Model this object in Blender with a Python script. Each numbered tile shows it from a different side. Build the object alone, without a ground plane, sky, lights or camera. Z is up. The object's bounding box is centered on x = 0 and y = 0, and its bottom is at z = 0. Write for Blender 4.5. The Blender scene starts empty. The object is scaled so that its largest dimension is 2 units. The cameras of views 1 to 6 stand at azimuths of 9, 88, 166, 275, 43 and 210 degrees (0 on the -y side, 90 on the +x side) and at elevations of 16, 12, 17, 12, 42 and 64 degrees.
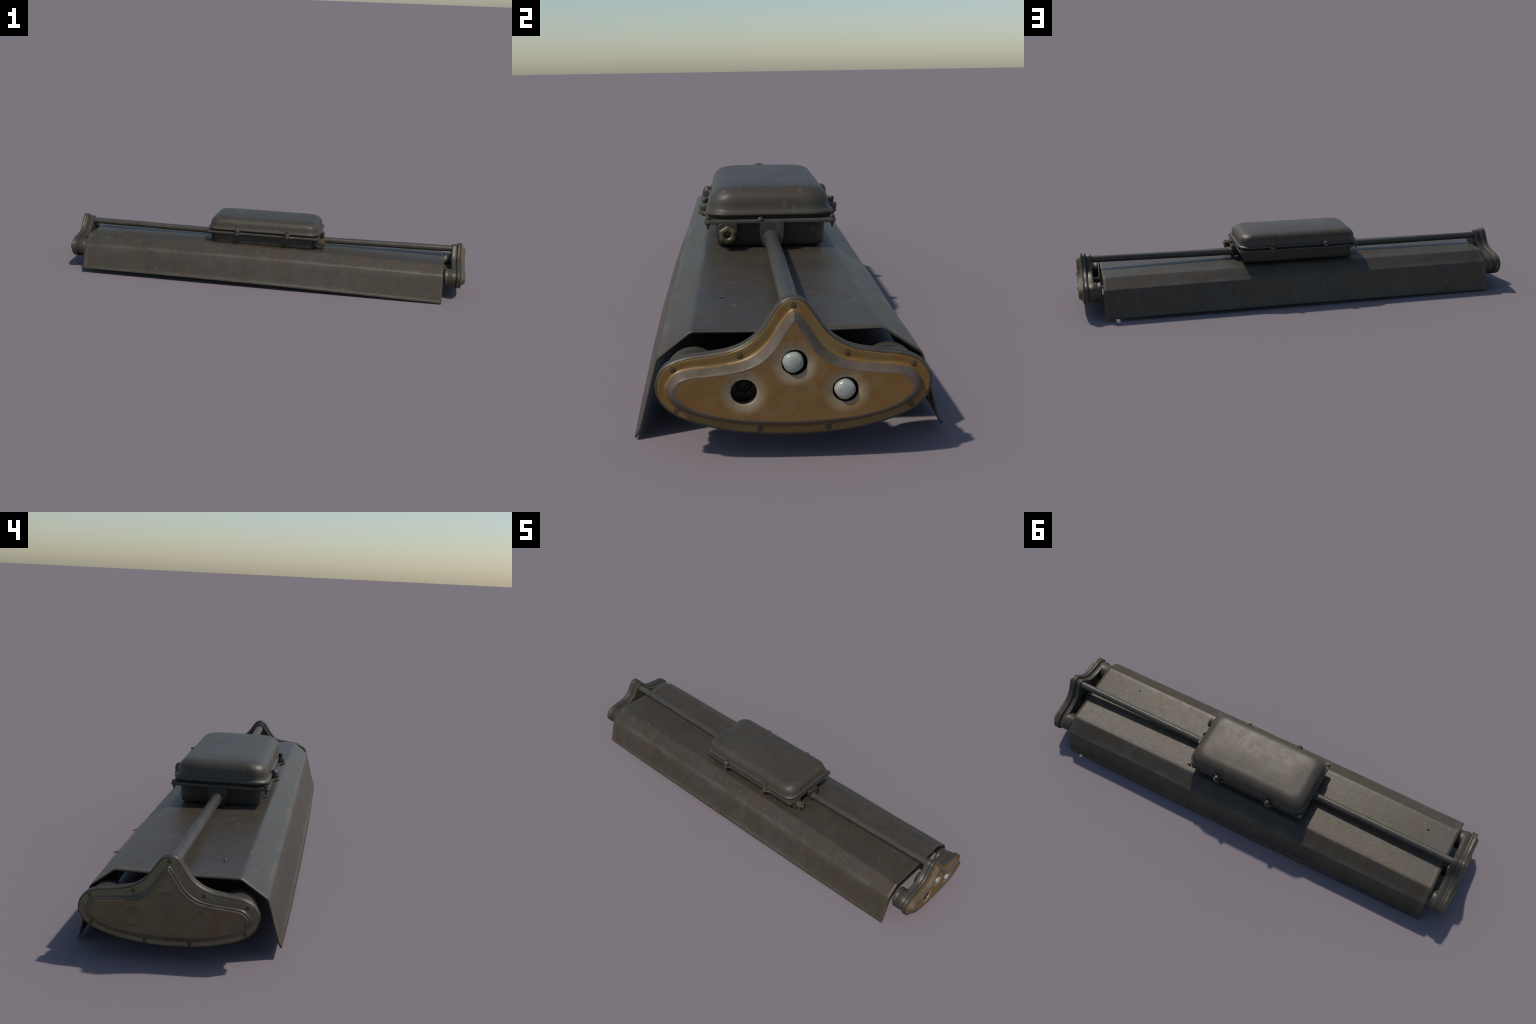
import bpy, bmesh, math, random
from mathutils import Vector, noise as mn

random.seed(7)

# ------------------------------------------------------------------ helpers
def link(obj):
    bpy.context.scene.collection.objects.link(obj)
    return obj

def make_object(name, bm, mats, parent, angle=35, smooth=True):
    bmesh.ops.recalc_face_normals(bm, faces=bm.faces[:])
    me = bpy.data.meshes.new(name)
    bm.to_mesh(me)
    bm.free()
    for m in (mats if isinstance(mats, (list, tuple)) else [mats]):
        me.materials.append(m)
    if smooth:
        for p in me.polygons:
            p.use_smooth = True
        me.set_sharp_from_angle(angle=math.radians(angle))
    ob = link(bpy.data.objects.new(name, me))
    ob.parent = parent
    return ob

def repeat(src, name, loc, rot=(0, 0, 0), scale=(1, 1, 1)):
    ob = src.copy()
    ob.name = name
    ob.location = loc
    ob.rotation_euler = rot
    ob.scale = scale
    return link(ob)

def catmull(pts, per):
    """Closed Catmull-Rom curve through 2-D points, `per` samples a span."""
    n, out = len(pts), []
    for i in range(n):
        p0, p1, p2, p3 = (pts[(i + k - 1) % n] for k in range(4))
        for s in range(per):
            t = s / per
            out.append(tuple(0.5 * (2 * b + (c - a) * t + (2 * a - 5 * b + 4 * c - d) * t * t
                             + (3 * b - a - 3 * c + d) * t ** 3)
                             for a, b, c, d in zip(p0, p1, p2, p3)))
    return out

def loft(bm, rings, cap_start=True, cap_end=True, mat=None):
    """Skin closed rings (lists of Vector, same length). mat: slot per band."""
    vs = [[bm.verts.new(p) for p in r] for r in rings]
    n = len(rings[0])
    for k in range(len(vs) - 1):
        a, b = vs[k], vs[k + 1]
        for i in range(n):
            f = bm.faces.new((a[i], a[(i + 1) % n], b[(i + 1) % n], b[i]))
            if mat:
                f.material_index = mat[k]
    if cap_start:
        bm.faces.new(vs[0][::-1])
    if cap_end:
        bm.faces.new(vs[-1])
    return vs

def round_rect(cx, cy, hx, hy, r, seg=10, side=14):
    """Rounded rectangle outline in plan, evenly subdivided sides."""
    r = max(min(r, hx - 1e-4, hy - 1e-4), 1e-4)
    arcs = []
    for q, (sx, sy) in enumerate(((1, 1), (-1, 1), (-1, -1), (1, -1))):
        ox, oy = cx + sx * (hx - r), cy + sy * (hy - r)
        arcs.append([(ox + r * math.cos((q + k / seg) * math.pi / 2),
                      oy + r * math.sin((q + k / seg) * math.pi / 2)) for k in range(seg + 1)])
    out = []
    for q in range(4):
        out += arcs[q]
        a, b = arcs[q][-1], arcs[(q + 1) % 4][0]
        for k in range(1, side):
            t = k / side
            out.append((a[0] + (b[0] - a[0]) * t, a[1] + (b[1] - a[1]) * t))
    return out

def lathe(bm, prof, seg=32, axis='Z', origin=(0, 0, 0), poly=None):
    """Turn (radius, height) profile about an axis; poly=6 for a hexagon."""
    rings = []
    n = seg
    for r, h in prof:
        ring = []
        for i in range(n):
            a = 2 * math.pi * i / n
            rr = r
            if poly:
                w = (a + math.pi / poly) % (2 * math.pi / poly) - math.pi / poly
                rr = r * math.cos(math.pi / poly) / math.cos(w)
                rr = min(rr, r * 0.985)
            c, s = rr * math.cos(a), rr * math.sin(a)
            p = {'Z': (c, s, h), 'X': (h, c, s), 'Y': (c, h, s)}[axis]
            ring.append(Vector(p) + Vector(origin))
        rings.append(ring)
    return loft(bm, rings)

def wobble(p, freq, amp, seed=0.0):
    return amp * mn.noise(Vector((p[0] * freq + seed, p[1] * freq - seed, p[2] * freq + 2 * seed)))

# ---------------------------------------------------------------- materials
class Mat:
    def __init__(self, name):
        self.m = bpy.data.materials.new(name)
        self.m.use_nodes = True
        self.t = self.m.node_tree
        self.b = self.t.nodes['Principled BSDF']
        self.co = self.t.nodes.new('ShaderNodeTexCoord').outputs['Object']

    def n(self, kind, **kw):
        nd = self.t.nodes.new(kind)
        for k, v in kw.items():
            if k in nd.inputs:
                nd.inputs[k].default_value = v
            else:
                setattr(nd, k, v)
        return nd

    def l(self, a, b):
        self.t.links.new(a, b)

    def scaled(self, scale, loc=(0, 0, 0), rot=(0, 0, 0)):
        mp = self.n('ShaderNodeMapping')
        mp.inputs['Scale'].default_value = scale
        mp.inputs['Location'].default_value = loc
        mp.inputs['Rotation'].default_value = rot
        self.l(self.co, mp.inputs['Vector'])
        return mp.outputs[0]

    def noise(self, scale, detail=5.0, rough=0.6, vec=None, dist=0.0):
        nd = self.n('ShaderNodeTexNoise')
        nd.inputs['Scale'].default_value = scale
        nd.inputs['Detail'].default_value = detail
        nd.inputs['Roughness'].default_value = rough
        nd.inputs['Distortion'].default_value = dist
        self.l(vec or self.co, nd.inputs['Vector'])
        return nd.outputs['Fac']

    def voronoi(self, scale, vec=None, out='Distance'):
        nd = self.n('ShaderNodeTexVoronoi')
        nd.inputs['Scale'].default_value = scale
        self.l(vec or self.co, nd.inputs['Vector'])
        return nd.outputs[out]

    def ramp(self, fac, lo, hi, v0=0.0, v1=1.0):
        nd = self.n('ShaderNodeMapRange')
        for i, v in enumerate((lo, hi, v0, v1)):
            nd.inputs[i + 1].default_value = v
        self.l(fac, nd.inputs[0])
        return nd.outputs[0]

    def math(self, op, a, b=None):
        nd = self.n('ShaderNodeMath', operation=op)
        for i, v in enumerate((a, b)):
            if v is None:
                continue
            if isinstance(v, (int, float)):
                nd.inputs[i].default_value = v
            else:
                self.l(v, nd.inputs[i])
        return nd.outputs[0]

    def mix(self, fac, a, b):
        nd = self.n('ShaderNodeMix', data_type='RGBA')
        if isinstance(fac, (int, float)):
            nd.inputs[0].default_value = fac
        else:
            self.l(fac, nd.inputs[0])
        for s, v in ((6, a), (7, b)):
            if isinstance(v, tuple):
                nd.inputs[s].default_value = (*v, 1)
            else:
                self.l(v, nd.inputs[s])
        return nd.outputs[2]

    def axis(self, i):
        nd = self.n('ShaderNodeSeparateXYZ')
        self.l(self.co, nd.inputs[0])
        return nd.outputs[i]

    def near(self, value, centre, half):
        """1 where value is within `half` of centre, falling softly to 0."""
        d = self.math('ABSOLUTE', self.math('SUBTRACT', value, centre))
        return self.ramp(d, half * 0.3, half, 1.0, 0.0)

    def finish(self, colour, rough, bump=None, strength=0.2, dist=0.002, metallic=0.0, spec=0.5, tint=(1.0, 0.925, 0.83)):
        self.b.inputs['Specular Tint'].default_value = (*tint, 1)
        self.l(colour, self.b.inputs['Base Color'])
        if isinstance(rough, (int, float)):
            self.b.inputs['Roughness'].default_value = rough
        else:
            self.l(rough, self.b.inputs['Roughness'])
        self.b.inputs['Metallic'].default_value = metallic
        self.b.inputs['Specular IOR Level'].default_value = spec
        if bump is not None:
            bp = self.n('ShaderNodeBump')
            bp.inputs['Strength'].default_value = strength
            bp.inputs['Distance'].default_value = dist
            self.l(bump, bp.inputs['Height'])
            self.l(bp.outputs[0], self.b.inputs['Normal'])
        return self.m

def steel_paint(name, base, warm, pale, specks, shade_folds=False, rough=0.5, grain=0.35, spec=0.40):
    """Weathered olive-grey paint: cloudy tone, brown staining, pale scuffs, rust specks."""
    k = Mat(name)
    cloud = k.noise(6.0, 7, 0.66)
    col = k.mix(k.ramp(cloud, 0.42, 0.64), base, pale)
    # brown stains running down the sheet
    streak = k.noise(11.0, 8, 0.70, k.scaled((1.0, 0.40, 0.40), (3, 1, 2)), 0.8)
    col = k.mix(k.ramp(streak, 0.45, 0.59, 0.0, 0.9), col, warm)
    scuff = k.noise(26.0, 6, 0.7, k.scaled((1.0, 0.6, 0.35), (7, 2, 5), (0, 0.5, 0)), 0.5)
    col = k.mix(k.ramp(scuff, 0.53, 0.70, 0.0, 0.55), col, tuple(c * 1.25 for c in pale))
    smudge = k.noise(15.0, 6, 0.68, k.scaled((1, 1, 0.7), (11, 4, 9)), 0.7)
    col = k.mix(k.ramp(smudge, 0.56, 0.72, 0.0, 0.6), col, tuple(c * 0.66 for c in base))
    col = k.mix(k.ramp(k.noise(60.0, 4, 0.6), 0.35, 0.75, 0.0, 0.22), col, pale)
    if shade_folds:
        ay = k.math('ABSOLUTE', k.axis(1))
        ragged = k.math('ADD', ay, k.ramp(k.noise(18.0, 6, 0.7), 0.25, 0.75, -0.010, 0.010))
        wear = k.math('MAXIMUM', k.near(ragged, 0.205, 0.012), k.near(ay, 0.2475, 0.009))
        wear = k.math('MAXIMUM', wear, k.near(k.math('ABSOLUTE', k.axis(0)), 0.897, 0.018))
        wear = k.math('MULTIPLY', wear, k.ramp(k.noise(9.0, 6, 0.7), 0.40, 0.62, 0.10, 0.75))
        col = k.mix(wear, col, tuple(c * 1.45 for c in pale))
    # specks of primer, rust and chalk in two sizes
    for scale, radius, share, squash, amount in ((20.0, 0.15, 0.78, 0.6, 0.70), (48.0, 0.26, 0.80, 0.45, 0.5)):
        v = k.n('ShaderNodeTexVoronoi')
        v.inputs['Scale'].default_value = scale
        k.l(k.scaled((1.0, 1.0, squash)), v.inputs['Vector'])
        warp = k.math('ADD', v.outputs['Distance'], k.ramp(k.noise(120.0, 3), 0.3, 0.7, -0.05, 0.05))
        dot = k.ramp(warp, radius * 0.55, radius, 1.0, 0.0)
        pick = k.n('ShaderNodeSeparateXYZ')
        k.l(v.outputs['Color'], pick.inputs[0])
        dot = k.math('MULTIPLY', dot, k.ramp(pick.outputs[0], share, share + 0.06))
        tint = k.mix(k.ramp(pick.outputs[1], 0.45, 0.60), specks, tuple(c * 1.7 for c in pale))
        col = k.mix(k.math('MULTIPLY', dot, amount), col, tint)
    h = k.math('ADD', k.noise(150.0, 3, 0.55), k.math('MULTIPLY', k.noise(45.0, 4, 0.6), 1.2))
    pit = k.ramp(k.voronoi(38.0, k.scaled((1, 1, 1), (2, 9, 4))), 0.06, 0.16, 1.0, 0.0)
    h = k.math('SUBTRACT', h, k.math('MULTIPLY', pit, k.ramp(k.noise(6.0, 3), 0.48, 0.62, 0.0, 1.6)))
    r = k.ramp(k.noise(24.0, 5, 0.65), 0.3, 0.7, rough - 0.035, rough + 0.05)
    return k.finish(col, r, h, grain, 0.002, 0.0, spec)

m_shade = steel_paint('weathered_shade_paint', (0.0455, 0.0388, 0.0287), (0.0550, 0.0392, 0.0220),
                      (0.0600, 0.0528, 0.0408), (0.165, 0.095, 0.068), True, 0.42, 0.17, 0.43)
m_house = steel_paint('weathered_housing_paint', (0.0490, 0.0432, 0.0328), (0.0560, 0.0416, 0.0268),
                      (0.0620, 0.0552, 0.0432), (0.14, 0.080, 0.058), False, 0.46, 0.11, 0.42)
m_base = steel_paint('housing_base_paint', (0.036, 0.0345, 0.0300), (0.040, 0.0335, 0.0250),
                     (0.048, 0.0455, 0.0390), (0.11, 0.085, 0.06), False, 0.46, 0.12)

def plain(name, a, b, scale, rough, metallic=0.0, spec=0.5, strength=0.12):
    k = Mat(name)
    f = k.noise(scale, 6, 0.65)
    col = k.mix(k.ramp(f, 0.35, 0.68), a, b)
    r = k.ramp(k.noise(scale * 3, 4, 0.6), 0.3, 0.7, rough - 0.06, rough + 0.08)
    return k.finish(col, r, k.noise(scale * 6, 4), strength, 0.002, metallic, spec)

m_cap = plain('bronzed_cap_metal', (0.052, 0.0450, 0.0330), (0.082, 0.0720, 0.0550), 22, 0.44, 0.2, 0.4)
m_rod = plain('rod_metal', (0.052, 0.046, 0.037), (0.074, 0.066, 0.054), 14, 0.44, 0.1, 0.4)
m_bolt = plain('bolt_steel', (0.045, 0.042, 0.034), (0.085, 0.078, 0.062), 45, 0.42, 0.2, 0.4)
m_brass = plain('tarnished_brass', (0.062, 0.050, 0.029), (0.150, 0.115, 0.058), 80, 0.44, 0.3)
m_gasket = plain('black_gasket', (0.010, 0.010, 0.010), (0.018, 0.017, 0.016), 40, 0.7)
m_hollow = plain('dark_hollow', (0.008, 0.008, 0.008), (0.016, 0.015, 0.014), 50, 0.5)
m_white = plain('white_porcelain', (0.27, 0.28, 0.24), (0.37, 0.385, 0.33), 70, 0.22, 0.0, 0.5, 0.04)
m_rivet = plain('dull_rivet', (0.048, 0.034, 0.018), (0.085, 0.058, 0.028), 90, 0.55)

def plate_paint(name, deep, mid, light, ring=None):
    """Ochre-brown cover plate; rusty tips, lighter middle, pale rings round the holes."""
    k = Mat(name)
    col = k.mix(k.ramp(k.noise(15, 6, 0.68, None, 0.6), 0.40, 0.60), deep, mid)
    col = k.mix(k.ramp(k.noise(21, 6, 0.7, k.scaled((1, 1, 1), (5, 3, 8))), 0.55, 0.72, 0, 0.5), col, tuple(c * 0.66 for c in mid))
    col = k.mix(k.ramp(k.noise(34, 5, 0.6), 0.45, 0.75, 0, 0.6), col, light)
    tips = k.ramp(k.math('ABSOLUTE', k.axis(1)), 0.085, 0.185)
    col = k.mix(k.math('MULTIPLY', tips, k.ramp(k.noise(22, 5), 0.35, 0.62, 0.1, 0.85)), col, deep)
    if ring:
        for c in ring['holes']:
            d = k.n('ShaderNodeVectorMath', operation='DISTANCE')
            d.inputs[1].default_value = c
            k.l(k.co, d.inputs[0])
            w = k.ramp(d.outputs['Value'], 0.022, 0.037, 1.0, 0.0)
            w = k.math('MULTIPLY', w, k.ramp(k.noise(30, 4), 0.3, 0.6, 0.35, 0.95))
            col = k.mix(w, col, ring['colour'])
    return k.finish(col, k.ramp(k.noise(28, 4), 0.3, 0.7, 0.40, 0.55), k.noise(110, 4), 0.12, 0.002,
                    0.15, 0.5)

HOLES = [(0.0, 0.1515), (-0.0745, 0.1085), (0.0745, 0.1085)]     # y from cap centre, z
POS_Y, NEG_Y = 0.004, 0.010                                       # cap centre lines
m_plate = plate_paint('rusty_ochre_plate', (0.190, 0.088, 0.022), (0.192, 0.120, 0.038),
                      (0.200, 0.142, 0.062),
                      {'holes': [(0.990, POS_Y + y, z) for y, z in HOLES], 'colour': (0.31, 0.25, 0.165)})
m_plate_dull = plate_paint('dull_brown_plate', (0.150, 0.098, 0.048), (0.152, 0.120, 0.068),
                           (0.170, 0.146, 0.092))
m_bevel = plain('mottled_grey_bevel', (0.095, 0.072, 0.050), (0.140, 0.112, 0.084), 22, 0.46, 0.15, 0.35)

m_flange = plate_paint('rusty_ochre_flange', (0.185, 0.095, 0.024), (0.190, 0.124, 0.040),
                       (0.200, 0.142, 0.060))
m_flange_dull = plate_paint('dull_olive_flange', (0.170, 0.128, 0.072), (0.185, 0.152, 0.092),
                            (0.205, 0.178, 0.118))

# --------------------------------------------------------------------- root
root = link(bpy.data.objects.new('industrial_light_fixture', None))
root.empty_display_size = 0.2
root['label'] = 'dark weathered steel strip light fixture with long angled shade'
root['category'] = 'light fixture'

# -------------------------------------------------------------------- shade
# half profile, centre -> lower edge, at each end of the shade
X0, X1 = -0.9090, 0.8895
def shade_section(t, side):
    """Half cross-section at t (0 at -x end, 1 at +x end), side -1 / +1."""
    lerp = lambda a, b: a + (b - a) * t
    bow = 4 * t * (1 - t)                       # the sheet has sagged and spread at mid-length
    mid = lerp(0.1795, 0.1725) - 0.0035 * (1 - bow) + 0.0035 * bow
    top = lerp(0.1795, 0.1725) + (0.0080 if side < 0 else -0.0005) * bow
    low = lerp(0.0225, 0.0015) + 0.0085 * bow if side < 0 else lerp(0.002, 0.0095) + 0.007 * bow
    fold = lerp(0.1355, 0.1295) + (0.006 if side < 0 else 0.002) * bow
    y_low = lerp(0.2445, 0.2450) + 0.0090 * bow if side < 0 else lerp(0.2395, 0.2455) + (0.0045 + 0.005 * t) * bow
    y_top = lerp(0.143, 0.1505) if side < 0 else lerp(0.152, 0.1490) - 0.003 * bow
    y_fold = lerp(0.2075, 0.2055) + 0.001 * bow if side < 0 else lerp(0.2105, 0.2125)
    dz = fold - low
    return [(0.0, mid + 0.0005), (y_top, top), (y_fold, fold),
            (y_fold + (y_low - 0.0035 - y_fold) * 0.90, low + dz * 0.095), (y_low, low)]

def rounded_path(pts, radii, seg=5, step=0.016):
    """Polyline with its corners rounded, then subdivided to at most `step`."""
    out = [Vector(pts[0])]
    for i in range(1, len(pts) - 1):
        p, a, b = Vector(pts[i]), Vector(pts[i - 1]), Vector(pts[i + 1])
        u, v = (a - p).normalized(), (b - p).normalized()
        s, e = p + u * radii[i], p + v * radii[i]
        for k in range(seg + 1):
            t = k / seg
            out.append((1 - t) ** 2 * s + 2 * t * (1 - t) * p + t * t * e)
    out.append(Vector(pts[-1]))
    return out

def subdivided(path, counts):
    out = [path[0]]
    for i in range(len(path) - 1):
        for k in range(1, counts[i] + 1):
            out.append(path[i].lerp(path[i + 1], k / counts[i]))
    return out

bm = bmesh.new()
NX = 150
ref = rounded_path(shade_section(0.5, 1), [0, 0.006, 0.006, 0.004, 0], 4)
counts = [max(1, int((ref[i + 1] - ref[i]).length / 0.012)) for i in range(len(ref) - 1)]
rows = []
for ix in range(NX + 1):
    t = ix / NX
    x = X0 + (X1 - X0) * t
    row = []
    left = subdivided(rounded_path(shade_section(t, -1), [0, 0.006, 0.006, 0.004, 0], 4), counts)
    right = subdivided(rounded_path(shade_section(t, 1), [0, 0.006, 0.006, 0.004, 0], 4), counts)
    for p in left[::-1]:
        row.append((x, -p[0], p[1]))
    for p in right[1:]:
        row.append((x, p[0], p[1]))
    pts = []
    for (a, b, c) in row:
        lowness = max(0.0, min(1.0, (0.18 - c) / 0.18))
        dz = wobble((a, b, c), 3.0, 0.0012, 1.3)
        dy = wobble((a, b, c), 4.0, 0.0012 + 0.0012 * lowness, 5.1)
        if c < 0.03:
            dz = abs(dz) * 0.6
        pts.append(bm.verts.new((a, b + dy, c + dz)))
    rows.append(pts)
for i in range(NX):
    for j in range(len(rows[0]) - 1):
        bm.faces.new((rows[i][j], rows[i + 1][j], rows[i + 1][j + 1], rows[i][j + 1]))
shade = make_object('shade', bm, m_shade, root, 50)
sol = shade.modifiers.new('sheet', 'SOLIDIFY')
sol.thickness = 0.0034
sol.offset = -1.0
bpy.context.view_layer.objects.active = shade
dg = bpy.context.evaluated_depsgraph_get()
me = bpy.data.meshes.new_from_object(shade.evaluated_get(dg))
shade.modifiers.clear()
shade.data = me

# little punched burrs in the top of the shade
bm = bmesh.new()
lathe(bm, [(0.0001, -0.001), (0.0062, -0.001), (0.0058, 0.0006), (0.0040, 0.0026), (0.0016, 0.0042),
           (0.0002, 0.0046)], 14)
burr = make_object('burr', bm, m_shade, root, 60)
burr.location = (-0.785, -0.088, 0.1815)
burr.scale = (1.1, 0.6, 0.7)
for loc, s in (((0.69, -0.105, 0.1775), 0.7), ((-0.435, 0.060, 0.1785), 0.7)):
    repeat(burr, 'burr', loc, (0, 0, 0.6), (1.1 * s, 0.7 * s, 0.6 * s))

# ------------------------------------------------------------------ end caps
RIM = [(0, .245), (.012, .2425), (.022, .235), (.034, .218), (.0525, .1925), (.072, .177), (.095, .1675),
       (.127, .162), (.163, .157), (.188, .1465), (.2015, .130), (.2055, .110), (.198, .088), (.178, .069),
       (.146, .0545), (.1, .042), (.052, .0355), (0, .0335)]
CREST = [(0, .2268), (.004, .225), (.009, .2205), (.022, .203), (.036, .181), (.056, .162), (.08, .1505),
         (.118, .1445), (.155, .141), (.174, .135), (.185, .1225), (.189, .112), (.183, .094), (.166, .079),
         (.138, .0675), (.095, .057), (.05, .051), (0, .0495)]
PANEL = [(0, .2165), (.002, .2145), (.006, .209), (.016, .193), (.0305, .171), (.051, .152), (.078, .1415),
         (.115, .1365), (.15, .133), (.167, .128), (.177, .119), (.18, .1105), (.174, .0985), (.158, .0865),
         (.134, .076), (.092, .0665), (.048, .062), (0, .0605)]

def mirror_outline(half, per=7):
    full = half + [(-y, z) for y, z in half[-2:0:-1]]
    return catmull(full, per)

def between(a, b, t):
    return [(p[0] + (q[0] - p[0]) * t, p[1] + (q[1] - p[1]) * t) for p, q in zip(a, b)]

def shrink(outline, d):
    """Move every point of an outline inward along its normal by d."""
    n, out = len(outline), []
    for i in range(n):
        a, b = outline[i - 3], outline[(i + 3) % n]
        tx, tz = b[0] - a[0], b[1] - a[1]
        L = math.hypot(tx, tz)
        out.append((outline[i][0] - (-tz / L) * -d * -1, outline[i][1] - (tx / L) * -d * -1))
    return out

rim, crest, panel = (mirror_outline(h) for h in (RIM, CREST, PANEL))
# make sure `shrink` really goes inward (outline runs clockwise seen from +x)
if shrink(rim, 0.01)[0][1] > rim[0][1]:
    _s = shrink
    shrink = lambda o, d: _s(o, -d)

def build_cap(sign, cy, x_body0, x_body1, x_rim0, x_rim1, x_panel, plate_mats, holes):
    P = lambda x, o: [Vector((sign * x, cy + y, z)) for y, z in o]
    # cast body and rolled rim
    bm = bmesh.new()
    prof = [(x_body0, 0.0135), (x_body0, 0.0105), (x_body0 + .002, 0.0085), (x_body1 - .004, 0.0080),
            (x_body1 - .001, 0.0100), (x_body1 + .001, 0.0105), (x_rim0, 0.0070), (x_rim0 + .001, 0.0030),
            (x_rim0 + .004, 0.0006), (x_rim0 + .008, 0.0002), (x_rim0 + .0115, 0.0016), (x_rim0 + .0135, 0.0024), (x_rim0 + .0155, 0.0016),
            (x_rim1 - .0045, 0.0004), (x_rim1 - .002, 0.0003), (x_rim1, 0.0025), (x_rim1 - 0.001, 0.0060)]
    rings = [P(x_body0, between(shrink(rim, 0.0135), [(0, .125)] * len(rim), 0.5))]
    rings += [P(x, shrink(rim, d)) for x, d in prof]
    rings += [P(x_rim1 - .004, shrink(rim, 0.009)), P(x_rim1 - .007, shrink(rim, 0.013)),
              P(x_rim0 + .004, shrink(rim, 0.015)),
              P(x_rim0 + .004, between(shrink(rim, 0.015), [(0, .125)] * len(rim), 0.5))]
    loft(bm, rings)
    body = make_object('end_cap', bm, m_cap, root, 40)
    # cover plate: flange, bevel, panel
    bm = bmesh.new()
    flange0 = shrink(rim, 0.0035)
    x_f = x_rim1 + 0.0008
    rings, slots = [P(x_f - .004, flange0), P(x_f - .0012, flange0)], [2, 2]
    for x, a, b, t, s in ((x_f, flange0, crest, .06, 2), (x_f + .0004, flange0, crest, .5, 2),
                          (x_f - .0006, flange0, crest, .80, 2), (x_f + .0002, flange0, crest, .93, 2),
                          (x_f + .0035, crest, panel, .08, 1), (x_f + .008, crest, panel, .35, 1),
                          (x_panel - .003, crest, panel, .80, 1), (x_panel - .0007, crest, panel, .95, 1),
                          (x_panel, crest, panel, 1.08, 1)):
        rings.append(P(x, between(a, b, t)))
        slots.append(s)
    heart = [(0, .122)] * len(panel)
    edge = between(crest, panel, 1.08)
    K = 34
    for k in range(1, K + 1):
        t = k / (K + 0.5)
        o = between(edge, heart, t)
        ring = []
        for y, z in o:
            h = wobble((0, y, z), 16, 0.0006, sign * 3.0)
            for hy, hz in HOLES:
                d = math.hypot(y - hy, z - hz)
                if holes:
                    h -= 0.0030 * math.exp(-((d - 0.017) / 0.010) ** 2)
                else:
                    h += 0.0028 * math.exp(-((d - 0.020) / 0.0048) ** 2) - 0.0008 * (d < 0.015)
            ring.append(Vector((sign * (x_panel + h), cy + y, z)))
        rings.append(ring)
        slots.append(0)
    back = [P(x_f - .006, between(flange0, heart, 0.97)), P(x_f - .006, flange0)]
    loft(bm, back[:1] + [P(x_f - .006, between(flange0, heart, .5))] + back[1:] + rings,
         mat=[0, 0, 0] + slots)
    plate = make_object('cover_plate', bm, plate_mats, body, 40)
    if holes:
        for hy, hz in HOLES:
            cb = bmesh.new()
            lathe(cb, [(0.0190, x_f - .0150), (0.0190, x_f + .002), (0.0190, x_panel - .0050),
                       (0.0198, x_panel - .0020), (0.0225, x_panel + .004), (0.0225, x_panel + .02)],
                  28, 'X', (0, cy + hy, hz))
            for f in cb.faces:
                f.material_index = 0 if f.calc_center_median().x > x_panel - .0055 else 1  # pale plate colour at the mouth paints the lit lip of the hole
            cut = make_object('hole_cutter', cb, [m_plate, m_hollow], None)
            md = plate.modifiers.new('hole', 'BOOLEAN')
            md.object, md.operation, md.solver = cut, 'DIFFERENCE', 'EXACT'
            md.material_mode = 'TRANSFER'
        dg = bpy.context.evaluated_depsgraph_get()
        me = bpy.data.meshes.new_from_object(plate.evaluated_get(dg))
        cuts = [m.object for m in plate.modifiers]
        plate.modifiers.clear()
        plate.data = me
        for c in cuts:
            bpy.data.objects.remove(c)
    # rivets along the flange
    bm = bmesh.new()
    lathe(bm, [(0.0001, -.002), (0.0056, -.002), (0.0056, .0003), (0.0042, .0008), (0.0020, .0010),
               (0.0001, .0011)], 16, 'X')
    first = None
    for idx in (0, 5.7, 8.9, 12.9, 16.0, 36 - 2 - 16.0, 34 - 12.9, 34 - 8.9, 34 - 5.7):
        i = int(round(idx * 7)) % len(rim)
        y, z = between(flange0, crest, .48)[i]
        loc = (sign * (x_f - .0004), cy + y, z)
        if first is None:
            first = make_object('rivet', bm, m_rivet, plate, 60)
            first.location, first.scale = loc, (sign, 1, 1)
        else:
            repeat(first, 'rivet', loc, (0, 0, 0), (sign, 1, 1))
    # lamp sockets on the inner side
    for k, (sy, r) in enumerate(((-0.1510, 0.0435), (-0.001, 0.0315), (0.1510, 0.0435))):
        bm = bmesh.new()
        x_in = x_body0 - 0.033
        x_out = x_body0 + 0.004
        lathe(bm, [(r * .5, x_in + .004), (r * .72, x_in + .001), (r * .93, x_in), (r, x_in + .003),
                   (r, x_in + .012), (r * .965, x_in + .015), (r * .965, x_in + .019), (r, x_in + .022),
                   (r, x_out)], 40, 'X', (0, cy + sy, 0.1075 if k != 1 else 0.0955))
        for v in bm.verts:
            v.co.x *= sign
        make_object('lamp_socket', bm, m_cap, body, 45)
    return body, plate

cap_pos, plate_pos = build_cap(1, POS_Y, 0.928, 0.949, 0.952, 0.9755, 0.9945,
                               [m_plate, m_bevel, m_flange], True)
cap_neg, plate_neg = build_cap(-1, NEG_Y, 0.931, 0.955, 0.959, 0.984, 0.9970,
                               [m_plate_dull, m_bevel, m_flange_dull], False)

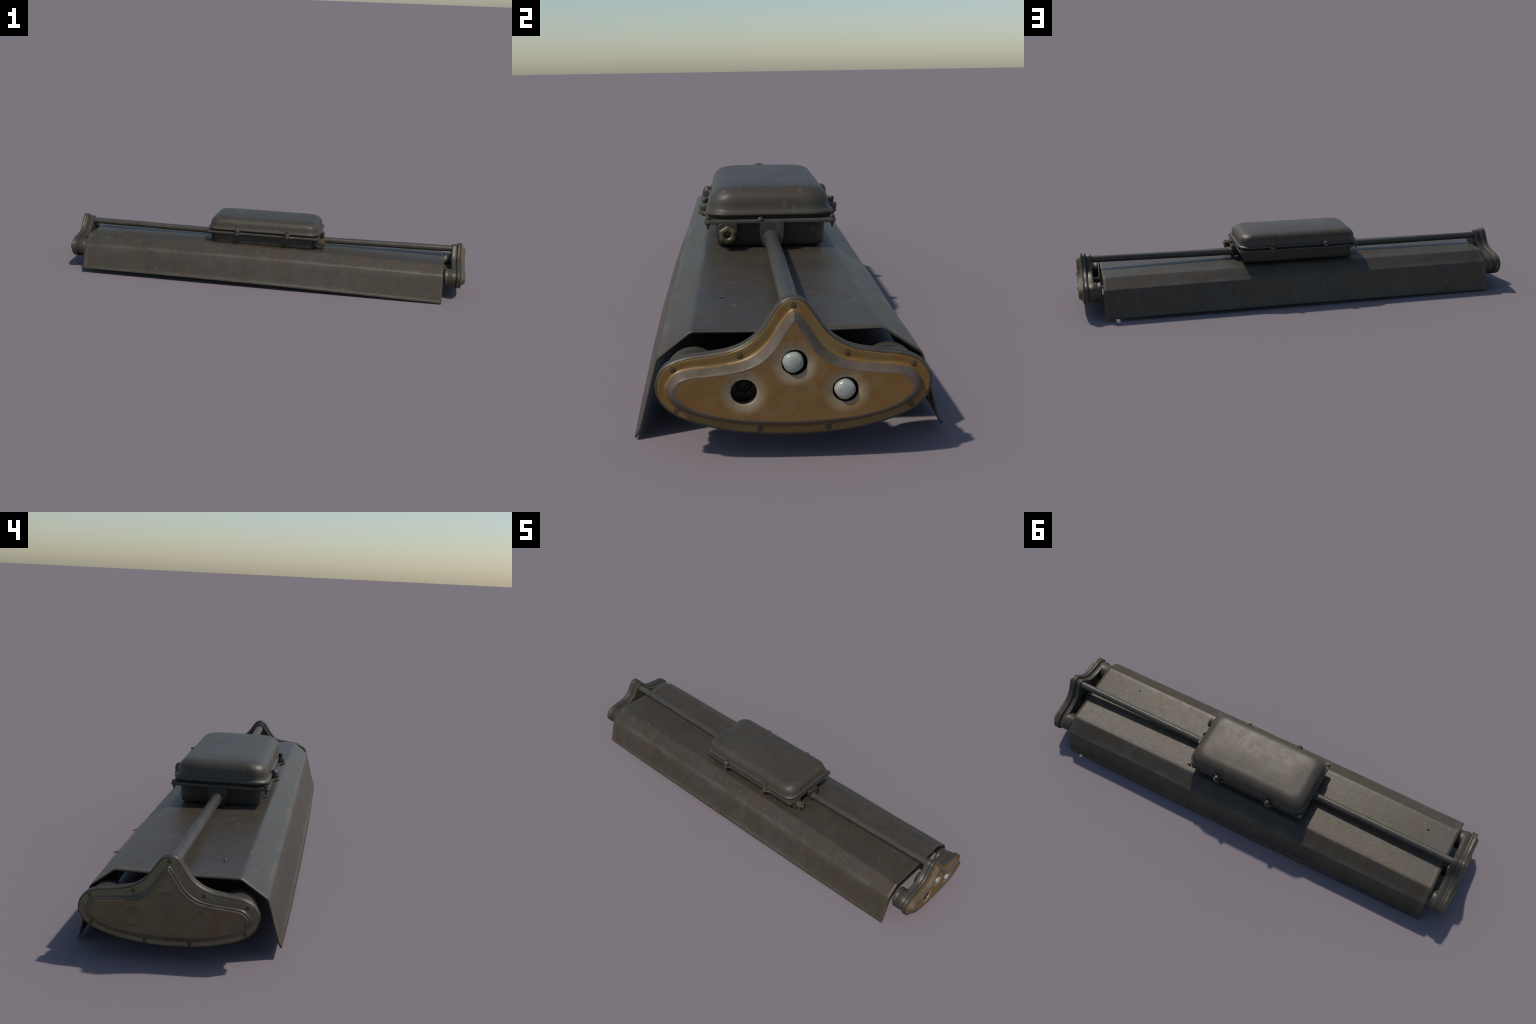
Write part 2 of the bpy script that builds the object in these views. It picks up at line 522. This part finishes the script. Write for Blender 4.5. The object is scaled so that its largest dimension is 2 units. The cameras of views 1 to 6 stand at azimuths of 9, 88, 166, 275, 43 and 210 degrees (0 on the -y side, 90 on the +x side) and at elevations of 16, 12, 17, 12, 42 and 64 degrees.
# white porcelain lamp ends in two of the holes; the third stands empty
bm = bmesh.new()
lathe(bm, [(0.0155, -.018), (0.0158, -.004), (0.0154, .001), (0.0140, .0045), (0.0112, .0070),
           (0.0070, .0085), (0.0001, .0090)], 28, 'X')
for v in bm.verts:
    v.co.y *= 1 + wobble(v.co, 70, 0.10, 1.0)
    v.co.z *= 1 + wobble(v.co, 70, 0.10, 6.0)
lamp = make_object('lamp_end', bm, m_white, cap_pos, 60)
lamp.location = (0.9910, POS_Y + HOLES[0][0] - 0.0025, HOLES[0][1] + 0.0005)
repeat(lamp, 'lamp_end', (0.9910, POS_Y + HOLES[2][0] - 0.001, HOLES[2][1] + 0.0005), (1.9, 0, 0))
# contact disc at the bottom of the empty hole
bm = bmesh.new()
lathe(bm, [(0.0125, -.002), (0.0125, .001), (0.0095, .0018), (0.0085, .0004), (0.0055, .0004),
           (0.0050, .0030), (0.0030, .0040), (0.0001, .0042)], 24, 'X', (0.9575, POS_Y + HOLES[1][0], HOLES[1][1]))
make_object('lamp_contact', bm, m_hollow, cap_pos, 40)

# ---------------------------------------------------------------- conduit rods
def rod(p0, p1, r=0.0155):
    bm = bmesh.new()
    p0, p1 = Vector(p0), Vector(p1)
    d = (p1 - p0)
    side = d.cross(Vector((0, 0, 1))).normalized()
    up = side.cross(d).normalized()
    rings = []
    for k in range(25):
        t = k / 24
        c = p0 + d * t + Vector((0, 0, wobble(p0 + d * t, 5, 0.0008, 2.0)))
        rings.append([c + (side * math.cos(a) + up * math.sin(a)) * r
                      for a in (2 * math.pi * i / 32 for i in range(32))])
    loft(bm, rings)
    return make_object('conduit_rod', bm, m_rod, root, 40)

rod((0.270, 0.0015, 0.2050), (0.935, 0.0040, 0.2140))
rod((-0.270, 0.005, 0.2080), (-0.938, 0.0105, 0.2115))

# ------------------------------------------------------------- ballast housing
housing = link(bpy.data.objects.new('ballast_housing', None))
housing.parent = root
CX = -0.0055

def plan_loft(name, prof, mat, cx, cy, hx, hy, corner, crown=0.0, wob=0.0, seed=0.0, angle=35):
    bm = bmesh.new()
    rings = []
    for inset, z, r in prof:
        o = round_rect(cx, cy, hx - inset, hy - inset, max(corner - r, 0.008), 12, 16)
        rings.append([Vector((x, y, z + wobble((x, y, z), 9, wob, seed))) for x, y in o])
    loft(bm, rings)
    return make_object(name, bm, mat, housing, angle)

# tub
plan_loft('housing_base', [(0.030, 0.1790, .012), (0.012, 0.1800, .006), (0.0055, 0.1825, .003), (0.002, 0.1870, .001),
                           (0.0008, 0.1930, 0), (0.0, 0.215, 0), (-.001, 0.2360, 0), (0.004, 0.2395, 0)],
          m_base, -0.0055, 0.0015, 0.2555, 0.1225, 0.026, wob=0.0008, seed=4.0)
# gasket groove
plan_loft('gasket', [(0.02, 0.2430, 0), (0.0, 0.2430, 0), (0.0, 0.2560, 0), (0.02, 0.2560, 0)],
          m_gasket, CX, 0.0, 0.2700, 0.1325, 0.038)

# pressed lid: rolled lip, groove, wall, big shoulder, faint crown
lid_prof = [(0.020, 0.2535, .01), (0.005, 0.2532, .002), (0.0015, 0.2540, 0), (0.0, 0.2565, 0), (0.0003, 0.2595, 0),
            (0.0020, 0.2620, 0), (0.0045, 0.2628, .001), (0.0058, 0.2640, .001), (0.0066, 0.2660, .001)]
for k in range(13):
    a = k / 12 * math.pi / 2
    e = 0.80
    lid_prof.append((0.0085 + 0.054 * (1 - math.cos(a) ** e), 0.2700 + 0.0445 * math.sin(a) ** e * 1.0,
                     0.002 + 0.012 * (1 - math.cos(a))))
for k, (i, z) in enumerate(((0.075, 0.3153), (0.090, 0.3160), (0.110, 0.3168), (0.125, 0.3171), (0.1335, 0.3172))):
    lid_prof.append((i, z, 0.02 + 0.004 * k))
plan_loft('housing_lid', lid_prof, m_house, CX, 0.0, 0.2815, 0.1435, 0.050, wob=0.0005, seed=8.0)

# flange with bolt lobes and corner ears
def flange_outline():
    o = []
    hx, hy = 0.2805, 0.1455
    for x, y in round_rect(0, 0, hx, hy, 0.012, 8, 160):
        nx = ny = 0.0
        if abs(y) > hy - 1e-6:
            g = max(math.exp(-((x - b) / 0.0150) ** 2) for b in (-0.125, 0.125))
            ny = math.copysign(0.0185 * g, y)
        c = max(0.0, (abs(x) / hx - 0.94) / 0.06) * max(0.0, (abs(y) / hy - 0.90) / 0.10)
        nx += math.copysign(0.0035 * c, x)
        ny += math.copysign(0.0025 * c, y)
        o.append((CX + x + nx, y + ny))
    return o
bm = bmesh.new()
fo = flange_outline()
def fl_ring(s, z):
    return [Vector((CX + (x - CX) * (1 - s / 0.28), y * (1 - s / 0.145), z)) for x, y in fo]
loft(bm, [fl_ring(.02, .2360), fl_ring(.0020, .2362), fl_ring(.0003, .2375), fl_ring(0, .2405),
          fl_ring(.0004, .2440), fl_ring(.0020, .2458), fl_ring(.02, .2462)])
make_object('housing_flange', bm, m_house, housing, 40)

# clamp nuts on the lobes: hex collar, dome, stud; lug on the lid
bm = bmesh.new()
lathe(bm, [(0.0060, .2320), (0.0080, .2335), (0.0090, .2370), (0.0090, .2465), (0.0128, .2468),
           (0.0136, .2490), (0.0136, .2570), (0.0126, .2615), (0.0108, .2655), (0.0078, .2690),
           (0.0040, .2712), (0.0001, .2718)], 28)
dome = make_object('clamp_nut', bm, m_bolt, housing, 45)
dome.location = (-0.1300, -0.1475, 0)
repeat(dome, 'clamp_nut', (-0.1270, 0.1505, 0.001))
bm = bmesh.new()
lathe(bm, [(0.0060, .2320), (0.0080, .2335), (0.0090, .2370), (0.0090, .2465), (0.0126, .2468),
           (0.0134, .2490), (0.0134, .2580), (0.0115, .2602), (0.0060, .2605), (0.0060, .2660), (0.0074, .2680),
           (0.0078, .2720), (0.0060, .2750), (0.0001, .2760)], 28)
stud = make_object('clamp_nut', bm, m_bolt, housing, 45)
stud.location = (0.1195, -0.1475, 0)
repeat(stud, 'clamp_nut', (0.1240, 0.1505, -0.001))

bm = bmesh.new()
lathe(bm, [(0.0001, .2535), (0.0120, .2535), (0.0128, .2550), (0.0128, .2610), (0.0110, .2630), (0.0001, .2635)], 24)
lug = make_object('lid_lug', bm, m_house, housing, 45)
lug.location = (-0.1250, -0.1370, 0)
for x, y in ((0.124, -0.137), (0.1265, 0.1385), (-0.1245, 0.1385)):
    repeat(lug, 'lid_lug', (x, y, 0))

# corner screws: small head above the ear, tapered tip below
bm = bmesh.new()
lathe(bm, [(0.0006, .2235), (0.0020, .2270), (0.0036, .2325), (0.0056, .2365), (0.0056, .2455), (0.0064, .2465),
           (0.0062, .2495), (0.0052, .2520), (0.0001, .2530)], 18)
screw = make_object('corner_screw', bm, m_bolt, housing, 45)
screw.location = (CX + 0.2725, 0.1380, 0)
for sx, sy in ((-1, 1), (-1, -1), (1, -1)):
    repeat(screw, 'corner_screw', (CX + sx * 0.2725, sy * 0.1375, 0), (0, 0, 0.7 * sx + sy))

# rod brackets: tapered plate with a rib back to the tub
def bracket(sign, x0, x1, yc, w):
    bm = bmesh.new()
    half = [(-w, .2425), (w, .2425), (w * 0.93, .2080), (w * .72, .1890), (w * .35, .1825),
            (-w * .35, .1825), (-w * .72, .1890), (-w * .93, .2080)]
    def ring(x, s):
        return [Vector((sign * x, yc + y * (1 - s), .2125 + (z - .2125) * (1 - s))) for y, z in half]
    loft(bm, [ring(x0, 0.22), ring(x1 - .012, 0.20), ring(x1 - .012, 0.02), ring(x1 - .010, 0.0),
              ring(x1 - .002, 0.0), ring(x1, 0.04)])
    return make_object('rod_bracket', bm, m_base, housing, 30)
bracket(1, 0.245, 0.2900, 0.0030, 0.0275)
bracket(-1, 0.255, 0.2900, 0.0045, 0.0295)
# collar where each rod enters its bracket
for sx, y, z in ((1, 0.0016, 0.2053), (-1, 0.0052, 0.2081)):
    bm = bmesh.new()
    lathe(bm, [(0.0165, .284), (0.0185, .2895), (0.0185, .2925), (0.0168, .2950), (0.0150, .2955)], 28, 'X', (0, y, z))
    for v in bm.verts:
        v.co.x *= sx
    make_object('rod_collar', bm, m_rod, housing, 40)
bm = bmesh.new()
lathe(bm, [(0.0040, .2380), (0.0052, .2400), (0.0066, .2440), (0.0064, .2485), (0.0044, .2520), (0.0001, .2530)],
      18, 'Z', (0.2830, -0.0215, 0))
make_object('bracket_stud', bm, m_bolt, housing, 60)

# cable gland on its boss
bm = bmesh.new()
prof = [(0.246, .0), (0.272, .0), (0.2765, .003)]
rings = []
for x, s in prof:
    o = round_rect(-0.0935, 0.2165, 0.0225 - s, 0.0235 - s, 0.006, 4, 4)
    rings.append([Vector((x, y + (0.0 if z > .21 else (-0.0935 - y) * 0.18), z)) for y, z in o])
loft(bm, rings)
make_object('gland_boss', bm, m_base, housing, 35)
GY, GZ = -0.0950, 0.2165
gland = link(bpy.data.objects.new('cable_gland', None))
gland.parent = housing
def gland_part(name, prof, mat, poly=None, seg=48):
    bm = bmesh.new()
    lathe(bm, prof, seg, 'X', (0, GY, GZ), poly)
    return make_object(name, bm, mat, gland, 25)
gland_part('gland_neck', [(0.0130, .270), (0.0130, .296)], m_brass)
gland_part('gland_nut', [(0.0120, .2800), (0.0160, .2800), (0.0190, .2815), (0.0190, .2885), (0.0160, .2900),
                         (0.0120, .2900)], m_brass, 6)
gland_part('gland_nut', [(0.0120, .2930), (0.0165, .2930), (0.0200, .2945), (0.0200, .3025), (0.0165, .3045),
                         (0.0110, .3048), (0.0090, .3035), (0.0074, .2990), (0.0060, .2965), (0.0001, .2960)],
           m_brass, 6)
gland_part('gland_hole', [(0.0070, .2955), (0.0070, .2990), (0.0062, .2993), (0.0001, .2993)], m_hollow)

for o in list(bpy.data.objects):
    if o.parent is None and o is not root:
        bpy.data.objects.remove(o)
